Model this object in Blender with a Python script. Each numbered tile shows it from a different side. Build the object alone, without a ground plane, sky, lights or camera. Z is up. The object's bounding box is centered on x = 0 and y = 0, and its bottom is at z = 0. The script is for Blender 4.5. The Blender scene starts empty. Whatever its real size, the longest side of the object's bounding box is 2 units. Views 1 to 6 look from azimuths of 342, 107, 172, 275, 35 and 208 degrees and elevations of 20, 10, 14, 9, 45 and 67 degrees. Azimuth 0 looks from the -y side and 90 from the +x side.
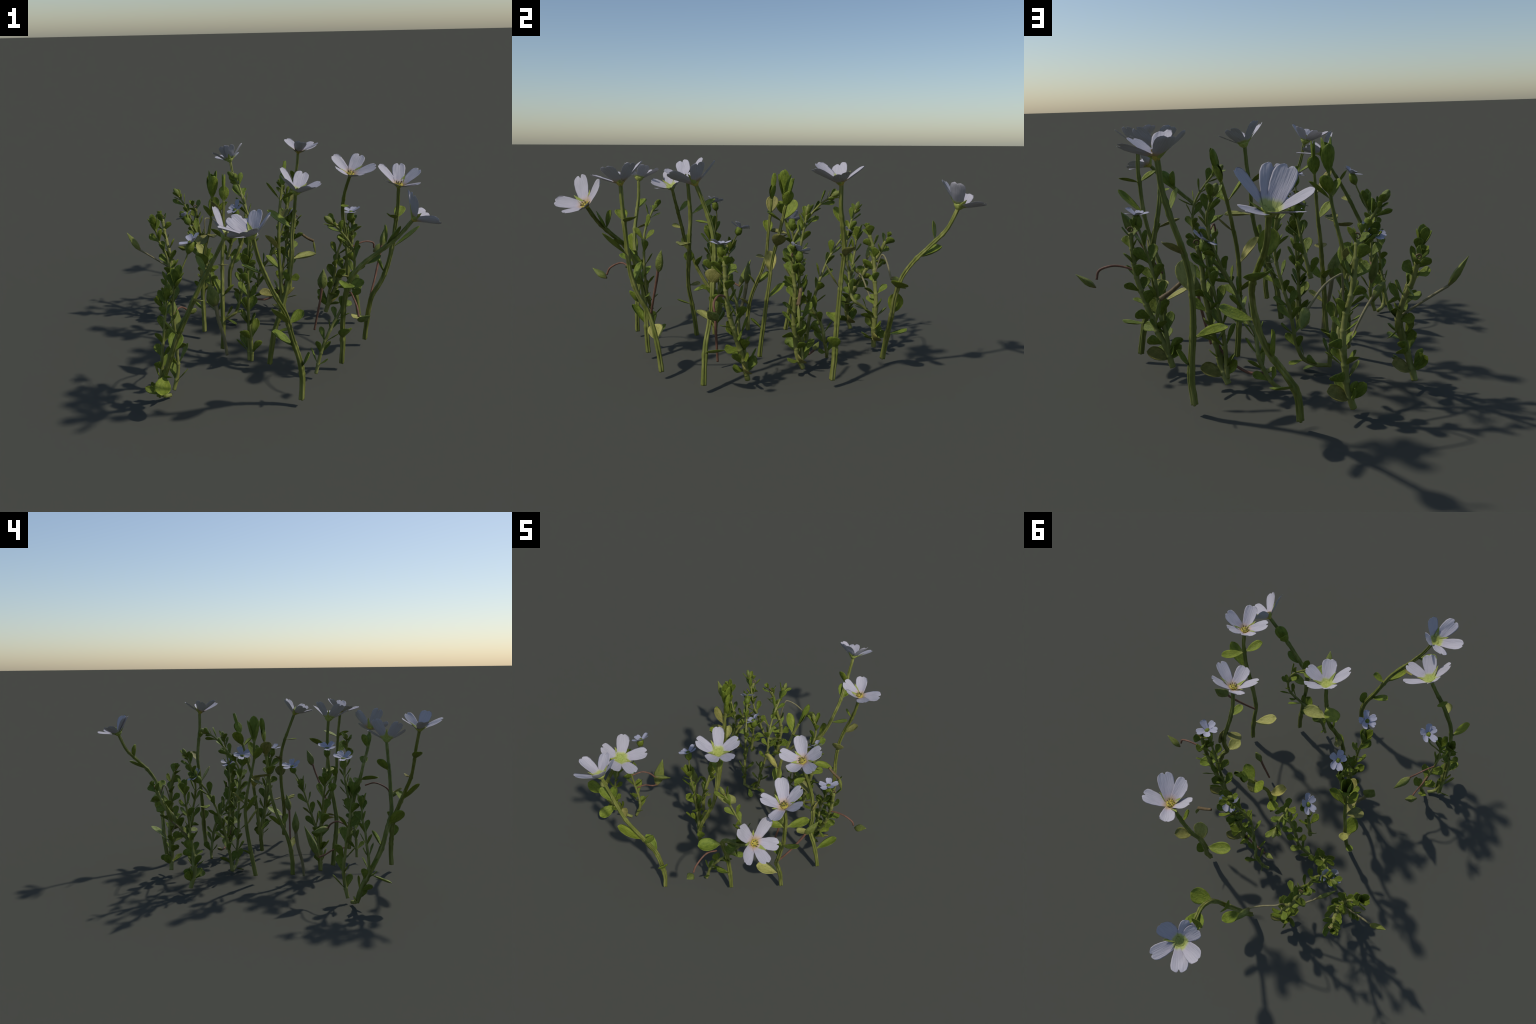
"""A loose clump of water hyssop: eight tall flowering stems, three leafy shoots with closed tips,
a dozen small leafy sprigs with lilac flowers, buds and stalked seed pods."""
import bpy, bmesh, math, random
from mathutils import Vector, Matrix, noise

rng = random.Random(7)

# ------------------------------------------------------------------ materials
def new_mat(name):
    m = bpy.data.materials.new(name)
    m.use_nodes = True
    nt = m.node_tree
    nt.nodes.clear()
    out = nt.nodes.new('ShaderNodeOutputMaterial')
    bs = nt.nodes.new('ShaderNodeBsdfPrincipled')
    nt.links.new(bs.outputs[0], out.inputs[0])
    return m, nt, bs, out

def ramp(nt, fac, stops):
    r = nt.nodes.new('ShaderNodeValToRGB')
    cr = r.color_ramp
    while len(cr.elements) < len(stops):
        cr.elements.new(0.5)
    for e, (p, c) in zip(cr.elements, stops):
        e.position = p
        e.color = (c[0], c[1], c[2], 1)
    nt.links.new(fac, r.inputs[0])
    return r.outputs[0]

def tex_coord(nt, kind='Object'):
    t = nt.nodes.new('ShaderNodeTexCoord')
    return t.outputs[kind]

def noise_fac(nt, vec, scale, detail=3.0, rough=0.55):
    n = nt.nodes.new('ShaderNodeTexNoise')
    n.inputs['Scale'].default_value = scale
    n.inputs['Detail'].default_value = detail
    n.inputs['Roughness'].default_value = rough
    nt.links.new(vec, n.inputs['Vector'])
    return n.outputs[0]

def mix_col(nt, fac, a, b, mode='MIX'):
    m = nt.nodes.new('ShaderNodeMix')
    m.data_type = 'RGBA'
    m.blend_type = mode
    for i, v in ((0, fac), (6, a), (7, b)):
        if hasattr(v, 'is_linked'):
            nt.links.new(v, m.inputs[i])
        elif i == 0:
            m.inputs[0].default_value = v
        else:
            m.inputs[i].default_value = (v[0], v[1], v[2], 1)
    return m.outputs[2]

def math_node(nt, op, a, b=None):
    m = nt.nodes.new('ShaderNodeMath')
    m.operation = op
    for i, v in enumerate((a, b)):
        if v is None:
            continue
        if hasattr(v, 'is_linked'):
            nt.links.new(v, m.inputs[i])
        else:
            m.inputs[i].default_value = v
    return m.outputs[0]

def add_bump(nt, bs, height, strength, dist=0.002):
    b = nt.nodes.new('ShaderNodeBump')
    b.inputs['Strength'].default_value = strength
    b.inputs['Distance'].default_value = dist
    nt.links.new(height, b.inputs['Height'])
    nt.links.new(b.outputs[0], bs.inputs['Normal'])

def separate(nt, vec):
    s = nt.nodes.new('ShaderNodeSeparateXYZ')
    nt.links.new(vec, s.inputs[0])
    return s.outputs

def translucent_mix(nt, bs, out, col, amount):
    tr = nt.nodes.new('ShaderNodeBsdfTranslucent')
    nt.links.new(col, tr.inputs['Color'])
    mx = nt.nodes.new('ShaderNodeMixShader')
    mx.inputs[0].default_value = amount
    nt.links.new(bs.outputs[0], mx.inputs[1])
    nt.links.new(tr.outputs[0], mx.inputs[2])
    nt.links.new(mx.outputs[0], out.inputs[0])

def leaf_material(name, dark, mid, light, base, spread=0.5):
    """green blade: mottled by noise, paler towards the leaf base, every leaf a bit different"""
    m, nt, bs, out = new_mat(name)
    co = tex_coord(nt)
    n = noise_fac(nt, co, 5.0, 4.0)
    col = ramp(nt, n, [(0.25, dark), (0.5, mid), (0.78, light)])
    oi = nt.nodes.new('ShaderNodeObjectInfo')
    var = ramp(nt, oi.outputs['Random'], [(0.0, (0.78, 0.86, 0.8)), (0.5, (1, 1, 1)), (1.0, (1.22, 1.1, 0.95))])
    col = mix_col(nt, spread, col, mix_col(nt, 1.0, col, var, 'MULTIPLY'))
    y = separate(nt, co)[1]
    fb = ramp(nt, y, [(0.0, (1, 1, 1)), (0.22, (0, 0, 0))])
    col = mix_col(nt, fb, col, base)
    sp = noise_fac(nt, co, 26.0, 2.0)
    spk = ramp(nt, sp, [(0.66, (0, 0, 0)), (0.74, (1, 1, 1))])
    col = mix_col(nt, math_node(nt, 'MULTIPLY', spk, 0.35), col, dark)
    nt.links.new(col, bs.inputs['Base Color'])
    bs.inputs['Roughness'].default_value = 0.55
    bs.inputs['Specular IOR Level'].default_value = 0.25
    add_bump(nt, bs, noise_fac(nt, co, 14.0, 3.0), 0.25, 0.02)
    translucent_mix(nt, bs, out, col, 0.10)
    return m

MAT_LEAF = leaf_material('broad_leaf_green', (0.085, 0.125, 0.012), (0.165, 0.215, 0.022), (0.25, 0.29, 0.042), (0.29, 0.30, 0.09))
MAT_SPRIG_LEAF = leaf_material('sprig_leaf_green', (0.075, 0.11, 0.011), (0.14, 0.185, 0.02), (0.21, 0.25, 0.04), (0.20, 0.225, 0.055))
MAT_OLIVE = leaf_material('old_leaf_olive', (0.12, 0.12, 0.03), (0.22, 0.21, 0.055), (0.30, 0.27, 0.09), (0.28, 0.26, 0.10))
MAT_PALE = leaf_material('pale_leaf_yellow', (0.20, 0.20, 0.05), (0.34, 0.33, 0.09), (0.42, 0.40, 0.13), (0.40, 0.37, 0.16))

def stem_material(name, a, b, c, streak=1.0):
    m, nt, bs, out = new_mat(name)
    co = tex_coord(nt)
    mp = nt.nodes.new('ShaderNodeMapping')
    mp.inputs['Scale'].default_value = (55, 55, 6)
    nt.links.new(co, mp.inputs[0])
    n = noise_fac(nt, mp.outputs[0], 1.0, 3.0)
    n2 = noise_fac(nt, co, 7.0, 2.0)
    f = math_node(nt, 'ADD', math_node(nt, 'MULTIPLY', n, 0.65 * streak), math_node(nt, 'MULTIPLY', n2, 0.35))
    col = ramp(nt, f, [(0.28, a), (0.5, b), (0.72, c)])
    nt.links.new(col, bs.inputs['Base Color'])
    bs.inputs['Roughness'].default_value = 0.6
    bs.inputs['Specular IOR Level'].default_value = 0.2
    add_bump(nt, bs, n, 0.35, 0.002)
    return m

MAT_STEM = stem_material('stem_green', (0.085, 0.105, 0.018), (0.155, 0.17, 0.034), (0.30, 0.295, 0.09))
MAT_SPRIG_STEM = stem_material('sprig_stem_green', (0.12, 0.135, 0.03), (0.19, 0.20, 0.05), (0.29, 0.285, 0.10))
MAT_STALK_RED = stem_material('stalk_red_brown', (0.09, 0.045, 0.03), (0.17, 0.085, 0.055), (0.27, 0.13, 0.09))
MAT_STALK_OLIVE = stem_material('stalk_olive', (0.13, 0.11, 0.06), (0.20, 0.18, 0.09), (0.28, 0.25, 0.13))
MAT_POD = leaf_material('seed_pod_green', (0.09, 0.11, 0.02), (0.17, 0.20, 0.04), (0.24, 0.25, 0.07), (0.22, 0.17, 0.07))
MAT_BROWN = stem_material('withered_tip_brown', (0.06, 0.04, 0.02), (0.14, 0.095, 0.045), (0.28, 0.21, 0.09))

def petal_material(name, stops, white=(0.44, 0.415, 0.46)):
    """pale lilac-white blade with faint lengthwise veins; colour of the throat by distance from the petal base"""
    m, nt, bs, out = new_mat(name)
    co = tex_coord(nt)
    sx = separate(nt, co)
    mp = nt.nodes.new('ShaderNodeMapping')
    mp.inputs['Scale'].default_value = (9, 1.2, 1)
    nt.links.new(co, mp.inputs[0])
    vein = noise_fac(nt, mp.outputs[0], 1.6, 3.0)
    col = ramp(nt, vein, [(0.3, tuple(0.86 * w for w in white)), (0.52, white), (0.75, tuple(min(1.0, 1.06 * w) for w in white))])
    lil = ramp(nt, sx[1], [(0.2, (0.38, 0.34, 0.42)), (0.62, (0.46, 0.44, 0.47))])
    col = mix_col(nt, 0.35, col, lil)
    wob = math_node(nt, 'ADD', sx[1], math_node(nt, 'MULTIPLY', math_node(nt, 'SUBTRACT', noise_fac(nt, co, 6.0, 2.0), 0.5), 0.10))
    throat = ramp(nt, wob, [(p, c) for p, c, _ in stops])
    amt = ramp(nt, wob, [(p, (k, k, k)) for p, _, k in stops])
    col = mix_col(nt, amt, col, throat)
    nt.links.new(col, bs.inputs['Base Color'])
    bs.inputs['Roughness'].default_value = 0.6
    bs.inputs['Specular IOR Level'].default_value = 0.2
    add_bump(nt, bs, vein, 0.18, 0.02)
    translucent_mix(nt, bs, out, col, 0.06)
    return m

MAT_PETAL_GREEN = petal_material('petal_green_throat', [(0.0, (0.33, 0.38, 0.09), 1.0), (0.20, (0.40, 0.43, 0.14), 1.0), (0.31, (0.55, 0.54, 0.45), 0.0)])
MAT_PETAL_PINK = petal_material('petal_yellow_throat', [(0.0, (0.44, 0.33, 0.07), 1.0), (0.15, (0.47, 0.34, 0.20), 0.9), (0.34, (0.55, 0.45, 0.50), 0.0)])
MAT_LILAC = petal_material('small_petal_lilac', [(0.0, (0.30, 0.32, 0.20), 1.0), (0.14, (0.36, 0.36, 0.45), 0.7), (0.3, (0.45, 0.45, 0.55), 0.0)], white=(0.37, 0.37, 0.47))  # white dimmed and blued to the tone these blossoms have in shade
MAT_CENTER_GREEN = leaf_material('flower_heart_green', (0.24, 0.29, 0.05), (0.34, 0.39, 0.09), (0.45, 0.48, 0.16), (0.40, 0.42, 0.12))
MAT_CENTER_YELLOW = leaf_material('flower_heart_yellow', (0.30, 0.22, 0.04), (0.46, 0.38, 0.06), (0.58, 0.50, 0.12), (0.45, 0.32, 0.08))
MAT_STAMEN = stem_material('stamen_dark', (0.05, 0.045, 0.03), (0.12, 0.10, 0.05), (0.4, 0.33, 0.08))

# ------------------------------------------------------------------ helpers
COLL = bpy.context.scene.collection

def catmull(pts, m=8):
    pts = [Vector(p) for p in pts]
    q = [2 * pts[0] - pts[1]] + pts + [2 * pts[-1] - pts[-2]]
    out = []
    for i in range(1, len(q) - 2):
        p0, p1, p2, p3 = q[i - 1:i + 3]
        for k in range(m):
            t = k / m
            out.append(0.5 * (2 * p1 + (p2 - p0) * t + (2 * p0 - 5 * p1 + 4 * p2 - p3) * t * t + (3 * p1 - p0 - 3 * p2 + p3) * t ** 3))
    out.append(pts[-1])
    return out

class Spine:
    """smooth curve with arc length lookup"""
    def __init__(self, pts, m=8):
        self.p = catmull(pts, m)
        self.s = [0.0]
        for a, b in zip(self.p, self.p[1:]):
            self.s.append(self.s[-1] + (b - a).length)
        self.length = self.s[-1]
    def at(self, s):
        s = max(0.0, min(self.length, s))
        for i in range(len(self.p) - 1):
            if self.s[i + 1] >= s:
                k = (s - self.s[i]) / max(1e-9, self.s[i + 1] - self.s[i])
                return self.p[i].lerp(self.p[i + 1], k)
        return self.p[-1].copy()
    def tangent(self, s, d=0.012):
        return (self.at(s + d) - self.at(s - d)).normalized()
    def s_at_z(self, z):
        i = min(range(len(self.p)), key=lambda k: abs(self.p[k].z - z))
        return self.s[i]

def make_obj(name, mesh, parent, mat, smooth=True):
    if mat and not mesh.materials:
        mesh.materials.append(mat)
    if smooth:
        mesh.shade_smooth()
    o = bpy.data.objects.new(name, mesh)
    COLL.objects.link(o)
    o.parent = parent
    return o

def tube(name, spine, radius, parent, mat, lobes=0, lobe_amp=0.0, nodes=(), node_amp=0.25, node_w=0.008, seg=14, step=0.008, wob=0.0, twist=0.0):
    """swept stem with ribs, swollen joints and closed ends; radius is a function of 0..1"""
    n = max(6, int(spine.length / step))
    if lobes:
        seg = 28
    verts, faces = [], []
    t0 = spine.tangent(0.0)
    ref = Vector((1, 0, 0)) if abs(t0.x) < 0.9 else Vector((0, 1, 0))
    u = (ref - t0 * ref.dot(t0)).normalized()
    for i in range(n + 1):
        s = spine.length * i / n
        c = spine.at(s)
        t = spine.tangent(s)
        u = (u - t * u.dot(t)).normalized()
        v = t.cross(u)
        r = radius(i / n)
        g = 0.0
        for ns in nodes:
            d = (s - ns) / node_w
            g += node_amp * math.exp(-d * d) + (0.10 * node_amp * 2 if -6 < d < 0 else 0)
        for k in range(seg):
            a = 2 * math.pi * k / seg
            rr = r * (1 + g)
            if lobes:
                rr *= 1.06 - lobe_amp * (1 - abs(math.cos(lobes * 0.5 * (a + twist * s))) ** 0.8) ** 1.3
            p = c + (u * math.cos(a) + v * math.sin(a)) * rr
            if wob:
                p += (u * math.cos(a) + v * math.sin(a)) * (noise.noise(p * 38) * wob)
            verts.append(p)
    for i in range(n):
        for k in range(seg):
            k2 = (k + 1) % seg
            faces.append((i * seg + k, i * seg + k2, (i + 1) * seg + k2, (i + 1) * seg + k))
    verts += [spine.at(0), spine.at(spine.length)]
    b, e = len(verts) - 2, len(verts) - 1
    for k in range(seg):
        k2 = (k + 1) % seg
        faces.append((b, k2, k))
        faces.append((e, n * seg + k, n * seg + k2))
    me = bpy.data.meshes.new(name)
    me.from_pydata([tuple(v) for v in verts], [], faces)
    me.update()
    return make_obj(name, me, parent, mat)

def blade_mesh(name, profile, cup=0.2, bend=0.1, thick=0.03, notch=0.0, ripple=0.0, fold=0.0, ny=18, nx=10, skew=0.0, seed=0):
    """unit blade: length 1 along +Y, width 1 across X, upper face +Z, with its own thickness.
    profile(y) -> half width, cup = depth of the hollow, bend = how far the tip curls up"""
    top, bot = [], []
    for j in range(ny + 1):
        y = j / ny
        w = profile(y)
        for i in range(nx + 1):
            x = -1 + 2 * i / nx
            yy = y - notch * math.exp(-(x / 0.28) ** 2) * max(0.0, (y - 0.8) / 0.2) ** 2
            z = cup * (x * x - 0.35) * min(1.0, w * 2.2) * 0.5 + bend * (y * y) - fold * (1 - abs(x)) * w
            z += ripple * noise.noise(Vector((x * 1.3, y * 2.6, seed * 3.7)))
            px = x * w + skew * math.sin(math.pi * y) * 0.12
            th = thick * (1 - abs(x) ** 6 * 0.6) * (0.35 + 0.65 * math.sin(math.pi * min(1, max(0.06, y))) ** 0.4)
            top.append((px, yy, z + th / 2))
            bot.append((px * 0.985, yy, z - th / 2))
    nv = len(top)
    faces = []
    W = nx + 1
    for j in range(ny):
        for i in range(nx):
            a, b, c, d = j * W + i, j * W + i + 1, (j + 1) * W + i + 1, (j + 1) * W + i
            faces.append((a, b, c, d))
            faces.append((nv + d, nv + c, nv + b, nv + a))
    ring = [i for i in range(W)] + [j * W + nx for j in range(1, ny + 1)] + [ny * W + i for i in range(nx - 1, -1, -1)] + [j * W for j in range(ny - 1, 0, -1)]
    for a, b in zip(ring, ring[1:] + ring[:1]):
        faces.append((b, a, nv + a, nv + b))
    me = bpy.data.meshes.new(name)
    me.from_pydata(top + bot, [], faces)
    me.update()
    me.shade_smooth()
    return me

def interp(tab):
    def f(y):
        for (a, va), (b, vb) in zip(tab, tab[1:]):
            if y <= b:
                k = (y - a) / (b - a)
                k = k * k * (3 - 2 * k) * 0.5 + k * 0.5
                return va + (vb - va) * k
        return tab[-1][1]
    return f

LEAF_PROFILE = interp([(0, 0.07), (0.12, 0.13), (0.3, 0.34), (0.5, 0.47), (0.68, 0.5), (0.82, 0.44), (0.92, 0.31), (0.98, 0.15), (1, 0.04)])
SPRIG_PROFILE = interp([(0, 0.10), (0.2, 0.17), (0.45, 0.36), (0.68, 0.5), (0.84, 0.45), (0.94, 0.29), (1, 0.06)])
NARROW_PROFILE = interp([(0, 0.12), (0.2, 0.34), (0.5, 0.5), (0.8, 0.36), (0.95, 0.15), (1, 0.03)])
PETAL_PROFILE = interp([(0, 0.22), (0.12, 0.29), (0.35, 0.39), (0.6, 0.48), (0.78, 0.5), (0.9, 0.45), (0.96, 0.34), (1, 0.2)])
SEPAL_PROFILE = interp([(0, 0.3), (0.3, 0.5), (0.6, 0.4), (0.9, 0.13), (1, 0.02)])

def variants(kind, profile, specs, mats):
    out = []
    for i, sp in enumerate(specs):
        me = blade_mesh(kind, profile, seed=i + 1, **sp)
        out.append(me)
    sets = {}
    for key, mat in mats.items():
        lst = []
        for me in out:
            c = me.copy()
            c.name = kind
            c.materials.append(mat)
            lst.append(c)
        sets[key] = lst
    return sets

LEAVES = variants('leaf', LEAF_PROFILE,
    [dict(cup=0.30, bend=0.10, thick=0.035, ripple=0.03), dict(cup=0.42, bend=-0.08, thick=0.035, ripple=0.05, skew=0.3),
     dict(cup=0.22, bend=0.16, thick=0.03, ripple=0.04, skew=-0.3), dict(cup=0.5, bend=0.02, thick=0.035, ripple=0.03)],
    dict(green=MAT_LEAF, olive=MAT_OLIVE, pale=MAT_PALE))
SPRIG = variants('leaf', SPRIG_PROFILE,
    [dict(cup=0.18, bend=0.06, thick=0.06, ripple=0.04, ny=12, nx=8), dict(cup=0.34, bend=0.14, thick=0.06, ripple=0.05, skew=0.3, ny=12, nx=8),
     dict(cup=0.22, bend=-0.08, thick=0.06, ripple=0.05, skew=-0.3, ny=12, nx=8)],
    dict(green=MAT_SPRIG_LEAF, olive=MAT_OLIVE, pale=MAT_PALE))
NARROW = variants('leaf', NARROW_PROFILE, [dict(cup=0.3, bend=0.05, thick=0.06, ny=12, nx=8), dict(cup=0.3, bend=-0.1, thick=0.06, ny=12, nx=8)],
    dict(green=MAT_SPRIG_LEAF, olive=MAT_OLIVE))
PETAL_SPECS = [dict(cup=0.16, bend=-0.03, thick=0.012, notch=0.07, ripple=0.03, ny=22, nx=14), dict(cup=0.26, bend=0.05, thick=0.012, notch=0.03, ripple=0.045, skew=0.25, ny=22, nx=14),
               dict(cup=0.10, bend=-0.07, thick=0.012, notch=0.10, ripple=0.05, skew=-0.25, ny=22, nx=14)]
PETALS = variants('petal', PETAL_PROFILE, PETAL_SPECS, dict(green=MAT_PETAL_GREEN, pink=MAT_PETAL_PINK, lilac=MAT_LILAC))
SEPALS = variants('sepal', SEPAL_PROFILE, [dict(cup=0.3, bend=0.05, thick=0.03, ny=12, nx=8)], dict(green=MAT_CENTER_GREEN))

def place_blade(name, mesh, base, tip, width, up, parent, bend_scale=1.0, roll=0.0):
    """put a unit blade so that it runs from base to tip with its upper face towards `up`"""
    base, tip, up = Vector(base), Vector(tip), Vector(up)
    d = tip - base
    L = d.length
    y = d / L
    z = up - y * up.dot(y)
    if z.length < 1e-3:
        z = Vector((0.3, 0.5, 0.8)) - y * Vector((0.3, 0.5, 0.8)).dot(y)
    z.normalize()
    if roll:
        z = Matrix.Rotation(roll, 3, y) @ z
    x = y.cross(z)
    m = Matrix((x * width, y * L, z * (0.5 * (width + L * 0.4)) * bend_scale)).transposed().to_4x4()
    m.translation = base
    o = bpy.data.objects.new(name, mesh)
    COLL.objects.link(o)
    o.parent = parent
    o.matrix_world = m
    return o

def lathe_mesh(name, rings, seg=12, squash=1.0, ribs=0, rib_amp=0.0):
    """unit body of revolution along +Y from (y, r) rings"""
    verts, faces = [], []
    for y, r in rings:
        for k in range(seg):
            a = 2 * math.pi * k / seg
            rr = r * (1 + (rib_amp * math.cos(ribs * a) if ribs else 0))
            verts.append((rr * math.cos(a), y, rr * math.sin(a) * squash))
    n = len(rings)
    for i in range(n - 1):
        for k in range(seg):
            k2 = (k + 1) % seg
            faces.append((i * seg + k2, i * seg + k, (i + 1) * seg + k, (i + 1) * seg + k2))
    verts += [(0, rings[0][0], 0), (0, rings[-1][0], 0)]
    for k in range(seg):
        k2 = (k + 1) % seg
        faces.append((n * seg, k, k2))
        faces.append((n * seg + 1, (n - 1) * seg + k2, (n - 1) * seg + k))
    me = bpy.data.meshes.new(name)
    me.from_pydata(verts, [], faces)
    me.update()
    me.shade_smooth()
    return me

def with_mat(me, mat):
    me.materials.append(mat)
    return me

CALYX = with_mat(lathe_mesh('calyx', [(0, 0.06), (0.1, 0.16), (0.3, 0.3), (0.55, 0.34), (0.8, 0.28), (1, 0.22)], 16, 1.0, 5, 0.08), MAT_SPRIG_LEAF)
BUD = with_mat(lathe_mesh('bud', [(0, 0.07), (0.12, 0.17), (0.4, 0.27), (0.65, 0.26), (0.88, 0.17), (1, 0.09)], 16, 0.8, 4, 0.12), MAT_POD)
POD = with_mat(lathe_mesh('seed_pod', [(0, 0.04), (0.08, 0.15), (0.25, 0.3), (0.45, 0.34), (0.7, 0.22), (0.9, 0.08), (1, 0.015)], 16, 0.6, 4, 0.14), MAT_POD)
HEART_G = with_mat(lathe_mesh('flower_heart', [(0, 0.28), (0.25, 0.62), (0.55, 0.92), (0.72, 1.0), (0.78, 0.86), (0.62, 0.5), (0.55, 0.2), (0.6, 0.05)], 20, 1.0, 5, 0.06), MAT_CENTER_GREEN)
HEART_Y = with_mat(lathe_mesh('flower_heart', [(0, 0.28), (0.25, 0.62), (0.55, 0.92), (0.72, 1.0), (0.8, 0.86), (0.75, 0.5), (0.85, 0.2), (0.88, 0.05)], 20, 1.0, 5, 0.06), MAT_CENTER_YELLOW)

def place_unit(name, mesh, base, tip, width, parent, spin=0.0):
    """stretch a unit body (length along +Y) between two points"""
    base, tip = Vector(base), Vector(tip)
    d = tip - base
    y = d.normalized()
    ref = Vector((0, 0, 1)) if abs(y.z) < 0.9 else Vector((1, 0, 0))
    x = Matrix.Rotation(spin, 3, y) @ (ref - y * ref.dot(y)).normalized()
    z = x.cross(y)
    m = Matrix((x * width, d, z * width)).transposed().to_4x4()
    m.translation = base
    o = bpy.data.objects.new(name, mesh)
    COLL.objects.link(o)
    o.parent = parent
    o.matrix_world = m
    return o

ROOT = bpy.data.objects.new('water_hyssop_clump', None)
ROOT['label'] = 'loose clump of green stems with white five-petalled flowers'
ROOT['category'] = 'flowering plant'
COLL.objects.link(ROOT)

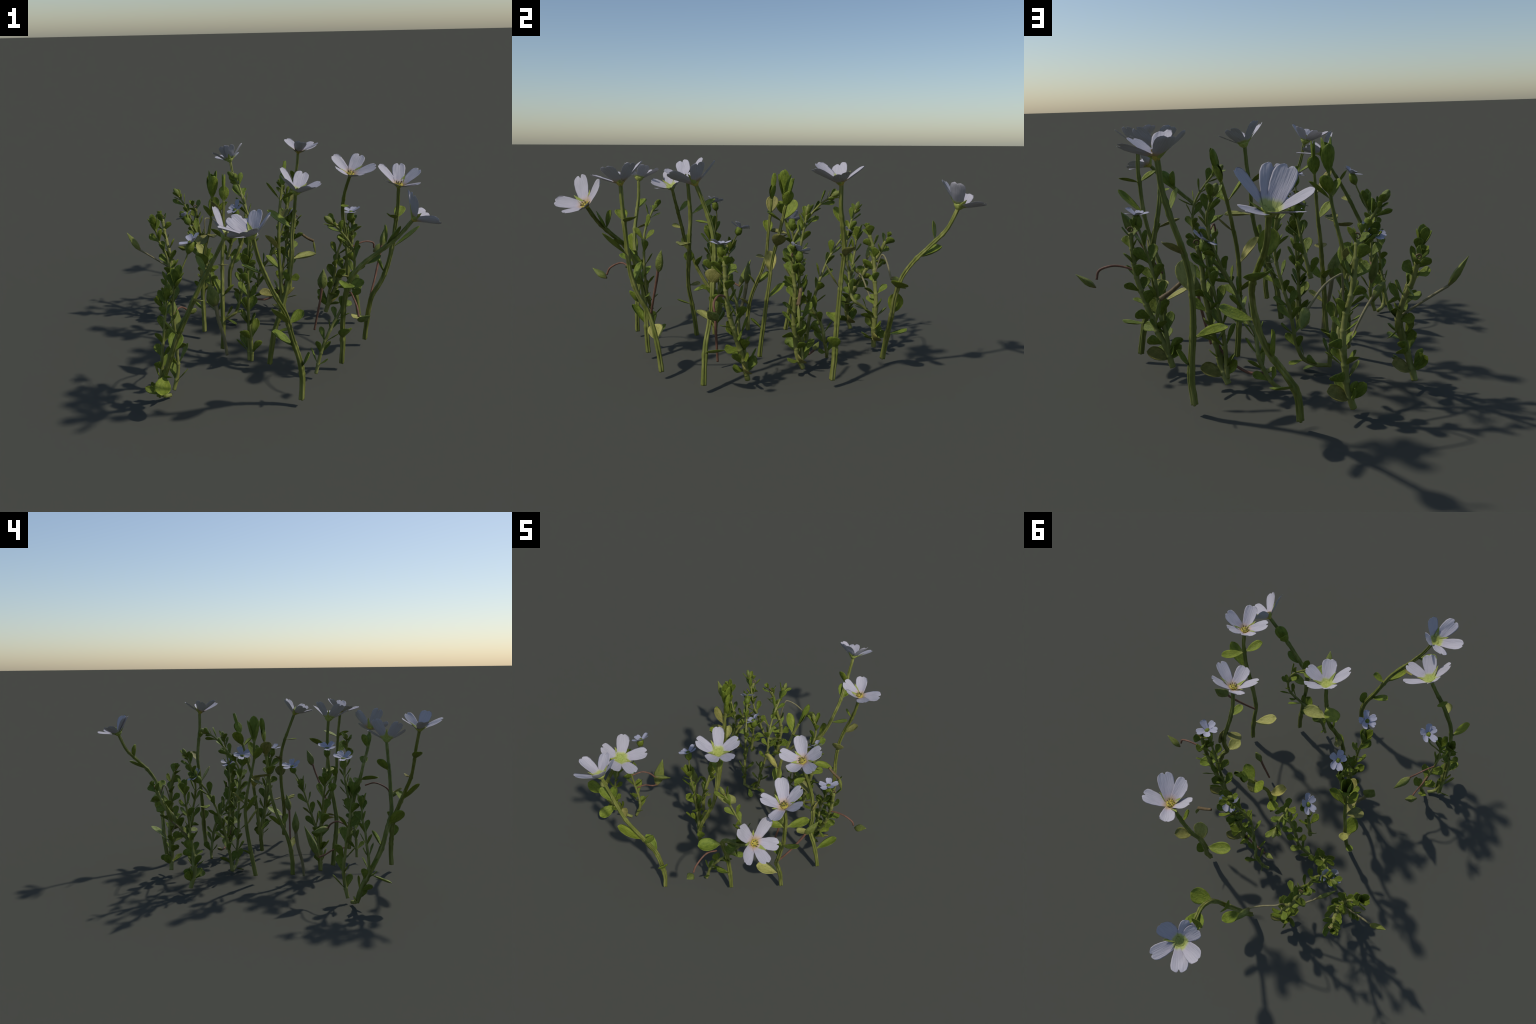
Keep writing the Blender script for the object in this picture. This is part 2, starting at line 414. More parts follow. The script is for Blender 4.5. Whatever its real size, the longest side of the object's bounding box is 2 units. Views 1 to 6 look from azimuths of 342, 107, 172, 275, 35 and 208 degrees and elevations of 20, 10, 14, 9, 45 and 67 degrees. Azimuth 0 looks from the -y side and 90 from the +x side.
# ------------------------------------------------------------------ tall flowering stems
# spine from the flower down to the cut foot; petal tips; leaves as (joint height, tip, width, kind)
FLOWERS = {
 'a': dict(spine=[(0.492,-0.514,0.897),(0.499,-0.505,0.798),(0.495,-0.499,0.697),(0.489,-0.494,0.597),(0.472,-0.491,0.498),(0.448,-0.473,0.402),(0.42,-0.441,0.315),(0.421,-0.411,0.225),(0.423,-0.391,0.132),(0.423,-0.379,0.037)],
   heart='pink', tips=[(0.395,-0.569,0.95),(0.513,-0.64,0.932),(0.586,-0.526,0.975),(0.53,-0.442,0.991),(0.418,-0.448,0.991)],
   leaves=[(0.735,(0.578,-0.409,0.764),0.045,'green'),(0.735,(0.425,-0.565,0.785),0.045,'green'),(0.59,(0.608,-0.549,0.692),0.05,'green'),(0.445,(0.415,-0.466,0.545),0.045,'green'),(0.175,(0.302,-0.467,0.216),0.06,'pale')]),
 'b': dict(spine=[(0.457,-0.71,0.793),(0.393,-0.702,0.721),(0.324,-0.682,0.659),(0.255,-0.657,0.599),(0.201,-0.636,0.527),(0.187,-0.608,0.434),(0.189,-0.586,0.337),(0.192,-0.575,0.238),(0.198,-0.571,0.137),(0.198,-0.566,0.036)],
   heart='pink', tips=[(0.421,-0.764,0.926),(0.507,-0.835,0.814),(0.567,-0.75,0.776),(0.561,-0.656,0.807),(0.475,-0.623,0.905)],
   leaves=[(0.668,(0.403,-0.69,0.768),0.05,'green'),(0.672,(0.351,-0.655,0.768),0.04,'green'),(0.58,(0.332,-0.665,0.62),0.045,'green'),(0.49,(0.115,-0.733,0.521),0.062,'green'),(0.46,(0.274,-0.617,0.486),0.05,'green'),(0.172,(0.178,-0.655,0.275),0.055,'green')]),
 'c': dict(spine=[(0.39,-0.205,0.897),(0.381,-0.17,0.802),(0.388,-0.136,0.707),(0.406,-0.116,0.611),(0.428,-0.114,0.51),(0.439,-0.117,0.408),(0.439,-0.129,0.307),(0.476,-0.134,0.22),(0.5,-0.132,0.13),(0.517,-0.13,0.037)],
   heart='pink', tips=[(0.29,-0.268,0.952),(0.385,-0.322,0.92),(0.492,-0.28,0.95),(0.462,-0.167,0.992),(0.32,-0.145,0.991)],
   leaves=[(0.733,(0.361,-0.222,0.733),0.035,'green'),(0.59,(0.312,-0.1,0.628),0.04,'olive'),(0.459,(0.457,-0.11,0.54),0.06,'olive'),(0.305,(0.398,-0.208,0.337),0.055,'pale'),(0.175,(0.563,-0.016,0.218),0.05,'green')]),
 'd': dict(spine=[(0.006,-0.419,0.889),(0.0,-0.414,0.79),(-0.011,-0.415,0.692),(-0.015,-0.425,0.593),(-0.029,-0.435,0.498),(-0.057,-0.454,0.406),(-0.09,-0.468,0.316),(-0.12,-0.466,0.226),(-0.133,-0.456,0.131),(-0.143,-0.449,0.035)],
   heart='green', tips=[(-0.074,-0.485,0.987),(0.04,-0.527,0.938),(0.117,-0.445,0.936),(0.075,-0.341,0.97),(-0.044,-0.357,0.998)],
   leaves=[(0.72,(-0.1,-0.31,0.787),0.062,'green'),(0.574,(0.114,-0.415,0.583),0.06,'pale'),(0.452,(-0.062,-0.445,0.515),0.045,'green'),(0.33,(-0.105,-0.405,0.336),0.035,'olive'),(0.22,(-0.057,-0.522,0.246),0.04,'green')]),
 'e': dict(spine=[(-0.355,-0.892,0.865),(-0.33,-0.882,0.77),(-0.296,-0.879,0.679),(-0.256,-0.872,0.591),(-0.21,-0.851,0.506),(-0.179,-0.824,0.416),(-0.149,-0.797,0.326),(-0.12,-0.794,0.231),(-0.106,-0.792,0.135),(-0.112,-0.797,0.034)],
   heart='green', tips=[(-0.41,-0.996,0.93),(-0.3,-0.94,0.96),(-0.32,-0.829,0.951),(-0.415,-0.799,0.928),(-0.486,-0.892,0.916)],
   leaves=[(0.705,(-0.402,-0.884,0.75),0.045,'green'),(0.588,(-0.312,-0.831,0.613),0.035,'olive'),(0.44,(-0.288,-0.916,0.552),0.05,'green'),(0.305,(-0.24,-0.77,0.385),0.05,'green'),(0.2,(-0.078,-0.818,0.271),0.05,'green'),(0.44,(-0.118,-0.825,0.491),0.045,'green')]),
 'f': dict(spine=[(-0.421,-0.711,0.814),(-0.469,-0.715,0.729),(-0.52,-0.719,0.646),(-0.566,-0.72,0.56),(-0.608,-0.72,0.473),(-0.642,-0.694,0.385),(-0.666,-0.666,0.294),(-0.684,-0.623,0.206),(-0.703,-0.577,0.121),(-0.715,-0.543,0.03)],
   heart='green', tips=[(-0.471,-0.766,0.916),(-0.364,-0.813,0.855),(-0.288,-0.74,0.825),(-0.313,-0.622,0.865),(-0.445,-0.645,0.927)],
   leaves=[(0.67,(-0.53,-0.655,0.73),0.045,'green'),(0.56,(-0.543,-0.777,0.585),0.04,'pale'),(0.412,(-0.701,-0.762,0.496),0.055,'green'),(0.30,(-0.622,-0.622,0.381),0.055,'green'),(0.17,(-0.729,-0.713,0.134),0.06,'green')]),
 'g': dict(spine=[(0.353,0.423,0.911),(0.343,0.423,0.81),(0.32,0.43,0.712),(0.292,0.433,0.618),(0.275,0.421,0.524),(0.271,0.413,0.427),(0.275,0.407,0.33),(0.285,0.403,0.233),(0.293,0.401,0.135),(0.287,0.39,0.038)],
   heart='pink', tips=[(0.263,0.396,0.991),(0.33,0.316,0.989),(0.431,0.325,0.973),(0.465,0.441,0.96),(0.31,0.508,0.979)],
   leaves=[(0.738,(0.296,0.386,0.811),0.03,'green'),(0.60,(0.35,0.478,0.656),0.05,'olive'),(0.456,(0.297,0.346,0.556),0.06,'pale'),(0.296,(0.154,0.356,0.308),0.055,'green'),(0.179,(0.34,0.4,0.25),0.05,'green')]),
 'h': dict(spine=[(0.054,0.887,0.798),(0.061,0.844,0.704),(0.076,0.78,0.633),(0.091,0.716,0.565),(0.087,0.664,0.485),(0.07,0.635,0.393),(0.037,0.621,0.305),(-0.013,0.605,0.224),(-0.053,0.589,0.14),(-0.064,0.573,0.037)],
   heart='green', tips=[(-0.008,0.828,0.91),(0.03,0.817,0.917),(0.136,0.877,0.908),(0.125,0.99,0.829),(-0.003,0.996,0.82),(-0.056,0.92,0.852)],
   leaves=[(0.647,(0.031,0.779,0.737),0.05,'green'),(0.57,(0.064,0.826,0.633),0.075,'green'),(0.425,(0.193,0.66,0.472),0.065,'green'),(0.288,(0.023,0.645,0.39),0.06,'green'),(0.168,(0.035,0.69,0.21),0.055,'green')]),
}

def build_leaves(sp, leaves, parent, bank):
    for i, (z, tip, w, kind) in enumerate(leaves):
        s = sp.s_at_z(z)
        b = sp.at(s)
        t = sp.tangent(s)
        if t.z < 0:
            t = -t
        d = (Vector(tip) - b).normalized()
        me = bank[kind][i % len(bank[kind])]
        place_blade('leaf', me, b + d * 0.006, tip, w * 1.22, t + Vector((0, 0, 0.15)), parent)

def build_flower(center, tips, heart, parent):
    c = Vector(center)
    tips = [Vector(t) for t in tips]
    axis = sum(((t - c).normalized() for t in tips), Vector()).normalized()
    up_tilt = axis
    for i, t in enumerate(tips):
        d = (t - c)
        side = (d - axis * d.dot(axis)).normalized()
        base = c + side * 0.006 + axis * 0.004
        place_blade('petal', PETALS[heart][(i * 2 + len(tips)) % 3], base, t + (t - base).normalized() * 0.004, 0.068 + 0.006 * rng.uniform(-1, 1), axis, parent, bend_scale=0.9)
    order = sorted(tips, key=lambda t: math.atan2((t - c).y, (t - c).x))
    for i in range(len(order)):
        a, b = order[i], order[(i + 1) % len(order)]
        m = ((a - c).normalized() + (b - c).normalized()).normalized()
        if i % 2 == 0:
            place_blade('sepal', SEPALS['green'][0], c - axis * 0.006, c + (m - axis * 0.12).normalized() * (0.07 + 0.012 * rng.random()), 0.022, axis, parent)
    place_unit('flower_heart', HEART_G if heart == 'green' else HEART_Y, c - axis * 0.008, c + axis * 0.022, 0.024 if heart == 'green' else 0.019, parent)
    if heart == 'pink':
        ref = Vector((1, 0, 0)) - axis * axis.x
        ref.normalize()
        for k in range(7):
            q = Matrix.Rotation(k * 2 * math.pi / 7 + 0.3, 3, axis) @ ref
            p0 = c + axis * 0.006 + q * 0.005
            p1 = c + axis * (0.024 + 0.008 * rng.random()) + q * (0.012 + 0.006 * rng.random())
            tube('stamen', Spine([p0, (p0 + p1) / 2 + axis * 0.002, p1], 3), lambda u: 0.0011 + (0.0016 if u > 0.8 else 0), parent, MAT_STAMEN, seg=6, step=0.004)

for key, F in FLOWERS.items():
    sp = Spine(F['spine'][::-1], 8)
    L = sp.length
    joints = sorted({round(sp.s_at_z(z), 3) for z, *_ in F['leaves']} | {0.13, 0.30, 0.45, 0.60, 0.75})
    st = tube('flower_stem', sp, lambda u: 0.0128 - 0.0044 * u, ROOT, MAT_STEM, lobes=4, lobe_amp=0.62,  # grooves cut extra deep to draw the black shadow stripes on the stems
              nodes=joints, node_amp=0.16, node_w=0.007, wob=0.0012, twist=1.5, step=0.006)
    build_leaves(sp, F['leaves'], st, LEAVES)
    build_flower(F['spine'][0], F['tips'], F['heart'], st)

# ------------------------------------------------------------------ leafy shoots with folded tips
SHOOTS = [
 dict(spine=[(0.143,0.132,0.795),(0.121,0.105,0.704),(0.105,0.078,0.613),(0.091,0.051,0.522),(0.086,0.038,0.427),(0.088,0.025,0.332),(0.091,0.014,0.236),(0.098,0.002,0.139),(0.108,-0.006,0.042)], open=False, turn=0.6,
   leaves=[(0.718,(0.05,0.153,0.81),0.055,'green'),(0.72,(0.19,0.06,0.77),0.045,'green'),(0.59,(0.17,0.112,0.656),0.055,'olive'),(0.456,(0.0,0.014,0.553),0.05,'pale'),(0.332,(0.03,0.10,0.40),0.05,'green'),(0.18,(0.11,-0.05,0.236),0.035,'green')]),
 dict(spine=[(-0.293,0.003,0.796),(-0.3,0.004,0.7),(-0.314,0.021,0.607),(-0.333,0.041,0.516),(-0.346,0.052,0.422),(-0.355,0.046,0.326),(-0.363,0.031,0.231),(-0.366,0.014,0.136),(-0.371,-0.005,0.041)], open=True, turn=0.0,
   leaves=[(0.70,(-0.264,0.036,0.79),0.05,'green'),(0.69,(-0.214,0.0,0.77),0.04,'green'),(0.69,(-0.347,-0.037,0.765),0.045,'green'),(0.593,(-0.314,-0.085,0.61),0.045,'olive'),(0.593,(-0.389,-0.037,0.564),0.055,'olive'),(0.45,(-0.357,0.117,0.52),0.04,'pale'),(0.40,(-0.376,-0.02,0.50),0.06,'green'),(0.33,(-0.352,-0.015,0.42),0.04,'pale'),(0.165,(-0.41,0.06,0.2),0.03,'green')]),
 dict(spine=[(-0.245,-0.051,0.789),(-0.253,-0.063,0.691),(-0.262,-0.076,0.594),(-0.274,-0.088,0.497),(-0.284,-0.113,0.404),(-0.297,-0.153,0.316),(-0.309,-0.19,0.227),(-0.315,-0.209,0.132),(-0.322,-0.213,0.034)], open=False, turn=1.3,
   leaves=[(0.70,(-0.322,-0.066,0.795),0.055,'olive'),(0.59,(-0.327,-0.103,0.667),0.045,'green'),(0.46,(-0.289,-0.15,0.47),0.045,'olive'),(0.307,(-0.316,-0.077,0.376),0.05,'green'),(0.307,(-0.24,-0.18,0.37),0.04,'green'),(0.185,(-0.244,-0.228,0.241),0.035,'pale')]),
]
for S in SHOOTS:
    sp = Spine(S['spine'][::-1], 8)
    st = tube('leafy_shoot', sp, lambda u: 0.0118 - 0.005 * u, ROOT, MAT_STEM, lobes=4, lobe_amp=0.6,
              nodes=[0.14, 0.29, 0.42, 0.56, 0.69], node_amp=0.16, node_w=0.007, wob=0.0012, twist=1.2, step=0.006)
    build_leaves(sp, S['leaves'], st, LEAVES)
    top = sp.at(sp.length)
    ax = sp.tangent(sp.length - 0.02)
    ref = Vector((1, 0, 0)) - ax * ax.x
    ref.normalize()
    for k in range(4):
        q = Matrix.Rotation(S['turn'] + k * math.pi / 2, 3, ax) @ ref
        if S['open']:
            ln, w, out = 0.155 - 0.02 * (k % 2), 0.056, 0.18 + 0.08 * (k % 2)
            b = top - ax * 0.01
        elif k % 2 == 0:
            ln, w, out = 0.085, 0.052, 0.16
            b = top - ax * 0.008
        else:
            ln, w, out = 0.112, 0.032, 0.05
            b = top + ax * 0.025
        place_blade('leaf', LEAVES['green'][k], b + q * 0.003, b + (ax + q * out).normalized() * ln, w, -q + ax * 0.1, st)

# ------------------------------------------------------------------ small leafy sprigs
def small_flower(base, center, facing, parent, size=0.052, calyx_w=0.058):
    base, c, f = Vector(base), Vector(center), Vector(facing).normalized()
    place_unit('calyx', CALYX, base, c, calyx_w, parent)
    ref = Vector((0.2, 0.3, 1)) - f * Vector((0.2, 0.3, 1)).dot(f)
    ref.normalize()
    for k in range(5):
        q = Matrix.Rotation(k * 2 * math.pi / 5 + rng.uniform(-0.2, 0.2), 3, f) @ ref
        t = c + (q + f * rng.uniform(0.1, 0.45)).normalized() * size * rng.uniform(0.9, 1.1)
        place_blade('petal', PETALS['lilac'][k % 3], c - f * 0.004, t, size * 0.68, f, parent)

STYLES = {
 # crosswise pairs of large spatula leaves
 'crosswise': dict(r0=0.0095, r1=0.0045, gap=0.068, leaf=0.100, width=0.048, rise=1.3, bank='green'),
 # thick fleshy stem with short round leaves
 'fleshy': dict(r0=0.0125, r1=0.0085, gap=0.055, leaf=0.076, width=0.050, rise=0.8, bank='green'),
 # arching spray with narrow leaves
 'spray': dict(r0=0.0085, r1=0.0045, gap=0.055, leaf=0.082, width=0.035, rise=1.1, bank='green'),
}

def sprig(spine, style, turn=0.0, start=0.05, end=None, tip='fan', scale=1.0):
    """thin stem with crosswise pairs of spatula leaves"""
    S = STYLES[style]
    sp = Spine(spine, 8)
    end = min(sp.length - 0.005, end or 9.0)
    n = max(2, int(round((end - start) / (S['gap'] * scale))))
    pos = [start + (end - start) * k / (n - 1) - (0.01 if k == n - 1 else 0) for k in range(n)]
    st = tube('leafy_sprig', sp, lambda u: S['r0'] + (S['r1'] - S['r0']) * u, ROOT, MAT_SPRIG_STEM, nodes=pos,
              node_amp=0.3, node_w=0.004, wob=0.0010, seg=12, step=0.005)
    for k, s in enumerate(pos):
        b, t = sp.at(s), sp.tangent(s)
        ref = Vector((1, 0, 0)) - t * t.x
        ref.normalize()
        side0 = t.cross(ref)
        a = turn + (math.pi / 2) * (k % 2) + rng.uniform(-0.22, 0.22)
        u = s / sp.length
        for sg in (1, -1):
            side = Matrix.Rotation(a, 3, t) @ side0 * sg
            ln = S['leaf'] * scale * rng.uniform(0.82, 1.12) * (1.0 - 0.18 * u)
            rise = S['rise'] * rng.uniform(0.7, 1.25) + 0.5 * u * u
            d = (side + t * rise).normalized()
            r = S['r0'] + (S['r1'] - S['r0']) * u
            place_blade('leaf', SPRIG[S['bank']][rng.randrange(3)], b + side * r * 0.6, b + side * r * 0.6 + d * ln,
                        S['width'] * scale * rng.uniform(0.85, 1.12) * (1 - 0.12 * u), t, st, roll=rng.uniform(0.2, 0.9) * rng.choice((-1, 1)))
    b, t = sp.at(sp.length), sp.tangent(sp.length - 0.01)
    ref = Vector((1, 0, 0)) - t * t.x
    ref.normalize()
    if tip == 'fan':
        for k in range(4):
            q = Matrix.Rotation(turn + 0.4 + k * math.pi / 2, 3, t) @ ref
            place_blade('leaf', SPRIG[S['bank']][k % 3], b, b + (t + q * (0.3 + 0.15 * (k % 2))).normalized() * S['leaf'] * scale * (1.0 - 0.15 * (k % 2)), S['width'] * 0.85 * scale, -q + t * 0.3, st)
    elif tip == 'bud':
        place_unit('bud', BUD, b - t * 0.003, b + t * 0.048, 0.05, st)
        for k in range(3):
            q = Matrix.Rotation(turn + k * 2.1, 3, t) @ ref
            place_blade('leaf', SPRIG[S['bank']][k], b - t * 0.03, b - t * 0.03 + (t + q * 0.8).normalized() * 0.045, 0.018, -q + t * 0.3, st)
    elif tip == 'curl':
        # withered flower curled into a ring, with a ruffled calyx beside it
        u2 = t.cross(ref)
        ring = [b + t * 0.012 + (ref * math.cos(w * 0.9) + t * math.sin(w * 0.9)) * (0.012 - 0.0009 * w) for w in range(8)]
        tube('withered_curl', Spine(ring, 4), lambda u: 0.0035 * (1 - 0.5 * u), st, MAT_BROWN, seg=8, step=0.003)
        for k in range(6):
            q = Matrix.Rotation(k * 1.05, 3, t) @ ref
            c = b + t * 0.02 - ref * 0.012
            place_blade('leaf', SPRIG['green'][k % 3], c, c + (t + q * 0.45).normalized() * rng.uniform(0.03, 0.045), 0.018, -q, st)
    return sp, st

def stalk(points, radius, parent, mat):
    return tube('stalk', Spine(points, 6), lambda u: radius, parent, mat, seg=8, step=0.006)

SPRIGS = [
 # four fleshy stems that end in a withered curl
 dict(style='fleshy', tip='curl', spine=[(0.376,0.024,0.028),(0.394,0.017,0.099),(0.425,0.006,0.18),(0.455,-0.006,0.263),(0.480,-0.018,0.34),(0.498,-0.026,0.419),(0.504,-0.030,0.501),(0.505,-0.032,0.59)]),
 dict(style='fleshy', tip='curl', spine=[(0.158,0.226,0.028),(0.182,0.206,0.088),(0.189,0.198,0.153),(0.205,0.195,0.217),(0.214,0.193,0.283),(0.222,0.199,0.350),(0.230,0.201,0.417),(0.232,0.195,0.485),(0.244,0.192,0.571)]),
 dict(style='fleshy', tip='curl', spine=[(-0.264,0.505,0.028),(-0.240,0.508,0.110),(-0.232,0.512,0.197),(-0.225,0.514,0.282),(-0.235,0.504,0.366),(-0.256,0.497,0.430),(-0.270,0.490,0.500),(-0.278,0.480,0.56),(-0.289,0.459,0.62)]),
 dict(style='fleshy', tip='curl', spine=[(-0.548,0.335,0.028),(-0.532,0.318,0.10),(-0.508,0.318,0.18),(-0.475,0.345,0.25),(-0.465,0.385,0.32),(-0.470,0.43,0.40),(-0.476,0.485,0.47),(-0.478,0.525,0.555)]),
 # crosswise leaved stems, most with a lilac flower on top
 dict(style='crosswise', tip=None, end=0.5, spine=[(0.386,0.021,0.05),(0.391,0.016,0.154),(0.409,-0.000,0.223),(0.416,-0.004,0.299),(0.420,-0.008,0.375),(0.434,-0.019,0.445),(0.452,-0.034,0.514),(0.473,-0.051,0.600)], flower=((0.473,-0.051,0.598),(0.481,-0.058,0.658),(-0.1,0,1))),
 dict(style='crosswise', tip=None, end=0.45, spine=[(0.16,0.222,0.05),(0.165,0.215,0.2),(0.185,0.21,0.35),(0.208,0.214,0.48),(0.217,0.216,0.55)], flower=((0.217,0.216,0.545),(0.217,0.217,0.6),(-0.5,0.2,0.8))),
 dict(style='crosswise', tip='fan', spine=[(-0.553,0.337,0.028),(-0.536,0.318,0.105),(-0.514,0.325,0.186),(-0.490,0.334,0.26),(-0.490,0.342,0.34),(-0.506,0.345,0.41),(-0.535,0.350,0.48),(-0.549,0.355,0.55)], scale=0.9),
 dict(style='crosswise', tip='fan', end=0.5, spine=[(-0.257,0.145,0.028),(-0.262,0.153,0.118),(-0.271,0.167,0.205),(-0.283,0.185,0.289),(-0.299,0.208,0.372),(-0.317,0.236,0.451),(-0.338,0.268,0.520),(-0.362,0.303,0.575)], flower=((-0.36,0.30,0.57),(-0.377,0.326,0.615),(-0.3,0.5,0.8)), scale=0.9),
 dict(style='crosswise', tip='fan', end=0.52, spine=[(-0.215,-0.375,0.025),(-0.212,-0.375,0.085),(-0.216,-0.375,0.161),(-0.222,-0.374,0.237),(-0.226,-0.377,0.313),(-0.225,-0.382,0.389),(-0.226,-0.388,0.467),(-0.234,-0.397,0.543)], stalk=[(-0.232,-0.395,0.53),(-0.228,-0.40,0.62),(-0.223,-0.405,0.70)], flower=((-0.223,-0.405,0.695),(-0.222,-0.406,0.755),(-0.4,0,0.9))),
 dict(style='crosswise', tip='fan', end=0.52, spine=[(-0.226,-0.37,0.03),(-0.223,-0.364,0.140),(-0.220,-0.357,0.216),(-0.216,-0.343,0.290),(-0.207,-0.319,0.360),(-0.199,-0.295,0.431),(-0.191,-0.272,0.501)], stalk=[(-0.193,-0.275,0.49),(-0.183,-0.245,0.56),(-0.174,-0.22,0.60)], flower=((-0.175,-0.221,0.595),(-0.168,-0.202,0.64),(-0.4,0.3,0.8)), scale=0.85),
 dict(style='crosswise', tip='fan', end=0.55, spine=[(-0.640,-0.505,0.022),(-0.612,-0.488,0.105),(-0.610,-0.484,0.179),(-0.612,-0.490,0.254),(-0.615,-0.498,0.329),(-0.619,-0.506,0.404),(-0.618,-0.514,0.480),(-0.606,-0.522,0.554)], stalk=[(-0.607,-0.52,0.54),(-0.575,-0.50,0.60),(-0.545,-0.483,0.65),(-0.53,-0.48,0.685)], flower=((-0.531,-0.48,0.68),(-0.51,-0.481,0.737),(-0.4,0.1,0.9))),
 dict(style='crosswise', tip='fan', spine=[(-0.66,-0.525,0.010),(-0.695,-0.545,0.03),(-0.712,-0.568,0.11),(-0.703,-0.600,0.187),(-0.697,-0.602,0.252),(-0.687,-0.593,0.317),(-0.675,-0.585,0.383),(-0.664,-0.571,0.445),(-0.655,-0.567,0.505)], scale=0.8),
 dict(style='crosswise', tip=None, spine=[(-0.19,0.13,0.40),(-0.165,0.105,0.52),(-0.148,0.09,0.62),(-0.145,0.088,0.645)], flower=((-0.145,0.088,0.64),(-0.143,0.087,0.7),(-0.6,-0.1,0.7)), scale=0.8, start=0.02),
 # arching sprays
 dict(style='spray', tip='bud', spine=[(-0.258,0.139,0.030),(-0.201,0.133,0.036),(-0.153,0.125,0.063),(-0.131,0.128,0.113),(-0.118,0.124,0.169),(-0.108,0.120,0.25),(-0.079,0.120,0.370),(-0.053,0.111,0.492),(-0.056,0.122,0.613),(-0.070,0.183,0.708),(-0.075,0.247,0.785),(-0.086,0.300,0.822)]),
 dict(style='spray', tip='bud', spine=[(-0.265,0.506,0.028),(-0.239,0.502,0.105),(-0.231,0.50,0.184),(-0.230,0.457,0.240),(-0.236,0.397,0.275),(-0.269,0.369,0.333),(-0.294,0.360,0.405),(-0.304,0.344,0.479),(-0.333,0.335,0.56),(-0.365,0.35,0.66),(-0.40,0.37,0.73)]),
 dict(style='spray', tip='bud', spine=[(-0.03,0.302,0.028),(0.0,0.308,0.06),(0.04,0.302,0.14),(0.046,0.294,0.193),(0.052,0.275,0.245),(0.076,0.250,0.292),(0.093,0.222,0.338),(0.115,0.20,0.396),(0.15,0.20,0.47),(0.19,0.21,0.57),(0.205,0.23,0.68),(0.18,0.24,0.76)]),
 dict(style='spray', tip='bud', spine=[(0.042,-0.604,0.028),(0.07,-0.60,0.14),(0.12,-0.585,0.24),(0.19,-0.565,0.34),(0.255,-0.54,0.46),(0.262,-0.537,0.57),(0.235,-0.545,0.65),(0.175,-0.542,0.73),(0.14,-0.536,0.765)]),
]
for i, P in enumerate(SPRIGS):
    sp, st = sprig(P['spine'], P['style'], turn=0.78 + 0.3 * math.sin(i * 2.3), start=P.get('start', 0.05), end=P.get('end'), tip=P['tip'], scale=P.get('scale', 1.0))
    if P['style'] == 'fleshy':
        b = Vector(P['spine'][0])
        f0 = sp.at(0.035)
        place_blade('leaf', LEAVES['olive'][1], f0, f0 + Vector((0.088, 0.03, 0.055)), 0.062, Vector((0, 0.8, 1)), st)
        place_blade('leaf', LEAVES['green'][2], f0, f0 + Vector((-0.055, 0.02, 0.065)), 0.045, Vector((0, 0.8, 1)), st)
    if 'stalk' in P:
        stalk(P['stalk'], 0.0036, st, MAT_SPRIG_STEM)
    if 'flower' in P:
        small_flower(*P['flower'], st)

# ------------------------------------------------------------------ stalked pods and buds
def podded_stalk(points, pod, radius, mat, width=0.05):
    st = tube('pod_stalk', Spine(points, 8), lambda u: radius * (1 + 0.3 * u), ROOT, mat, seg=10, step=0.006, wob=0.0006)
    place_unit('seed_pod', POD, pod[0], pod[1], width, st, spin=rng.uniform(0, 3))
    return st

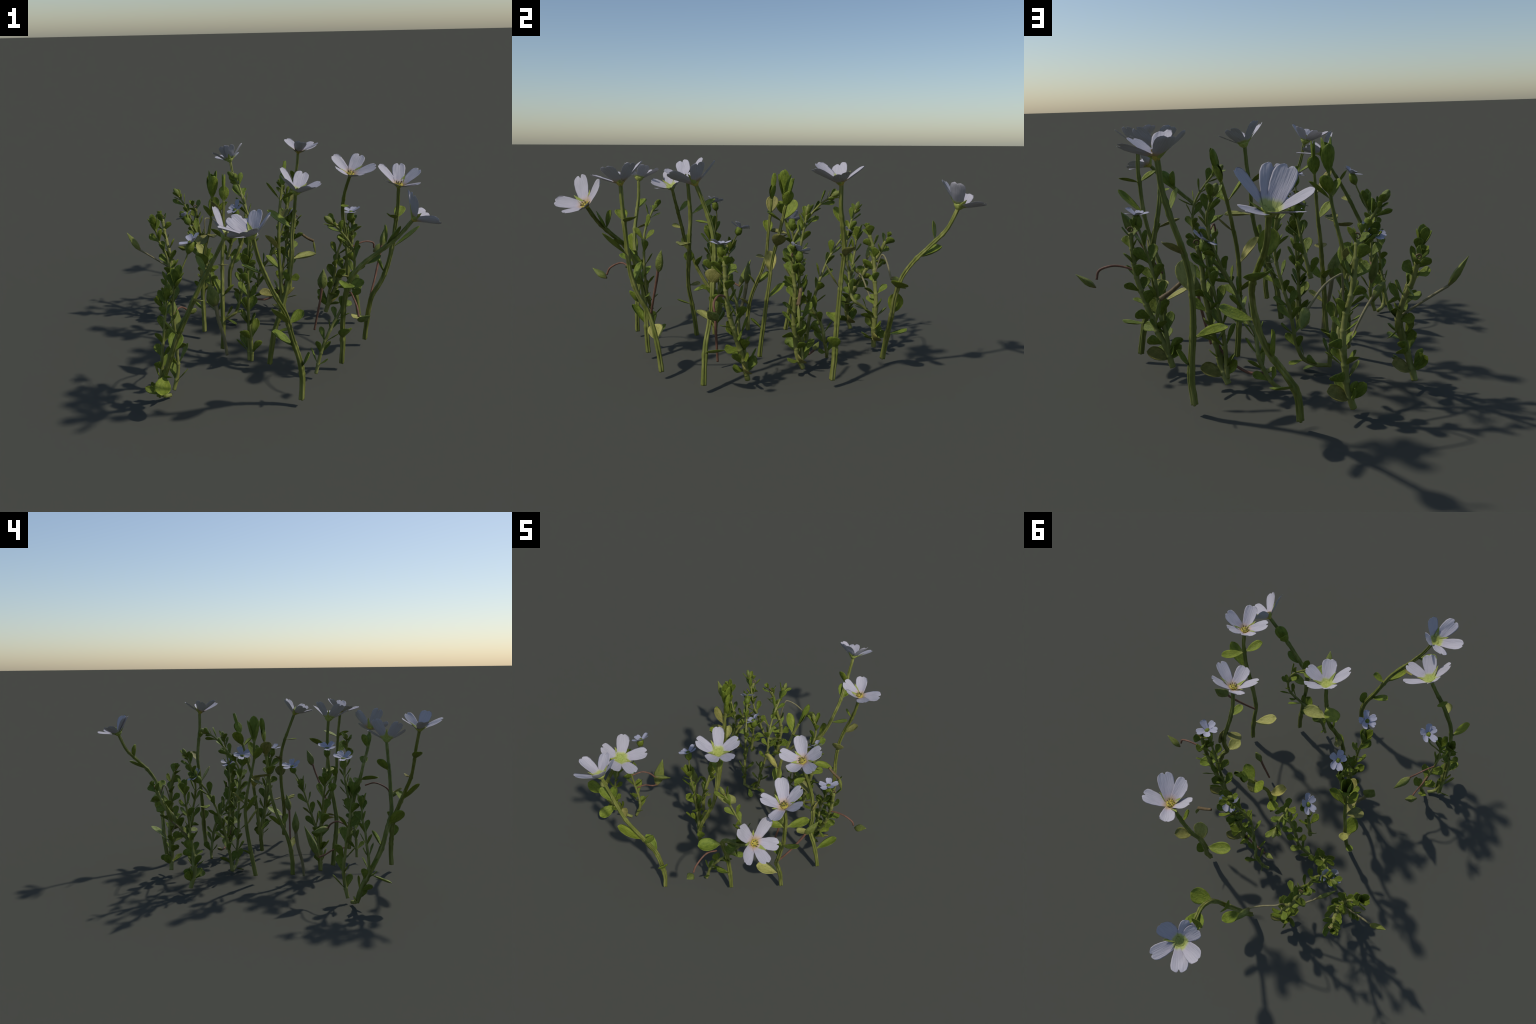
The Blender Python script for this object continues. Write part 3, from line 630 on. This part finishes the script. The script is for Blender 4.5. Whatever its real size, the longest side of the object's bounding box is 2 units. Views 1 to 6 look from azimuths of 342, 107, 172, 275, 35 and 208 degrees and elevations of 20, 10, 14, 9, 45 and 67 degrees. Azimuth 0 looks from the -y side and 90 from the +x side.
podded_stalk([(0.213,-0.185,0.034),(0.23,-0.182,0.12),(0.248,-0.179,0.21),(0.257,-0.176,0.28)], ((0.256,-0.177,0.265),(0.273,-0.158,0.38)), 0.0055, MAT_STALK_RED, 0.075)
podded_stalk([(0.419,-0.425,0.313),(0.46,-0.39,0.39),(0.5,-0.352,0.48),(0.522,-0.331,0.54)], ((0.521,-0.332,0.53),(0.567,-0.29,0.634)), 0.005, MAT_STALK_RED, 0.075)
podded_stalk([(-0.318,-0.277,0.027),(-0.325,-0.268,0.11),(-0.345,-0.243,0.21),(-0.355,-0.231,0.295)], ((-0.355,-0.231,0.285),(-0.385,-0.23,0.42)), 0.008, MAT_STALK_OLIVE, 0.09)
podded_stalk([(0.312,0.249,0.45),(0.35,0.253,0.42),(0.389,0.257,0.397)], ((0.389,0.257,0.4),(0.412,0.268,0.3)), 0.007, MAT_BROWN, 0.03)
podded_stalk([(-0.472,0.36,0.30),(-0.53,0.375,0.34),(-0.59,0.392,0.385),(-0.64,0.406,0.42)], ((-0.637,0.405,0.415),(-0.705,0.42,0.53)), 0.004, MAT_STALK_OLIVE, 0.06)
podded_stalk([(0.49,-0.03,0.43),(0.54,-0.032,0.452),(0.59,-0.031,0.46),(0.64,-0.028,0.445),(0.652,-0.02,0.41)], ((0.655,-0.008,0.38),(0.73,-0.018,0.438)), 0.004, MAT_STALK_RED, 0.06)
podded_stalk([(0.18,-0.66,0.46),(0.16,-0.72,0.48),(0.152,-0.79,0.45),(0.15,-0.815,0.41)], ((0.148,-0.815,0.39),(0.168,-0.885,0.445)), 0.004, MAT_STALK_RED, 0.06)
podded_stalk([(-0.612,-0.488,0.285),(-0.60,-0.432,0.270),(-0.585,-0.385,0.235),(-0.58,-0.355,0.222)], ((-0.579,-0.357,0.215),(-0.578,-0.279,0.39)), 0.0035, MAT_STALK_RED, 0.085)
podded_stalk([(-0.620,-0.505,0.40),(-0.582,-0.454,0.415),(-0.55,-0.42,0.395),(-0.527,-0.404,0.365)], ((-0.529,-0.405,0.366),(-0.473,-0.322,0.325)), 0.0035, MAT_STALK_RED, 0.06)
podded_stalk([(-0.235,0.505,0.37),(-0.227,0.51,0.444),(-0.22,0.53,0.515),(-0.205,0.546,0.526),(-0.15,0.57,0.50),(-0.085,0.6,0.43)], ((-0.09,0.598,0.44),(-0.056,0.672,0.397)), 0.0036, MAT_STALK_OLIVE, 0.075)
podded_stalk([(-0.25,0.495,0.26),(-0.29,0.46,0.32),(-0.33,0.43,0.37),(-0.357,0.406,0.395)], ((-0.355,0.408,0.39),(-0.430,0.336,0.436)), 0.004, MAT_STALK_OLIVE, 0.045)
podded_stalk([(0.195,0.197,0.19),(0.15,0.215,0.12),(0.08,0.23,0.07),(0.02,0.245,0.07)], ((0.02,0.245,0.07),(-0.04,0.26,0.10)), 0.0045, MAT_STALK_RED, 0.04)
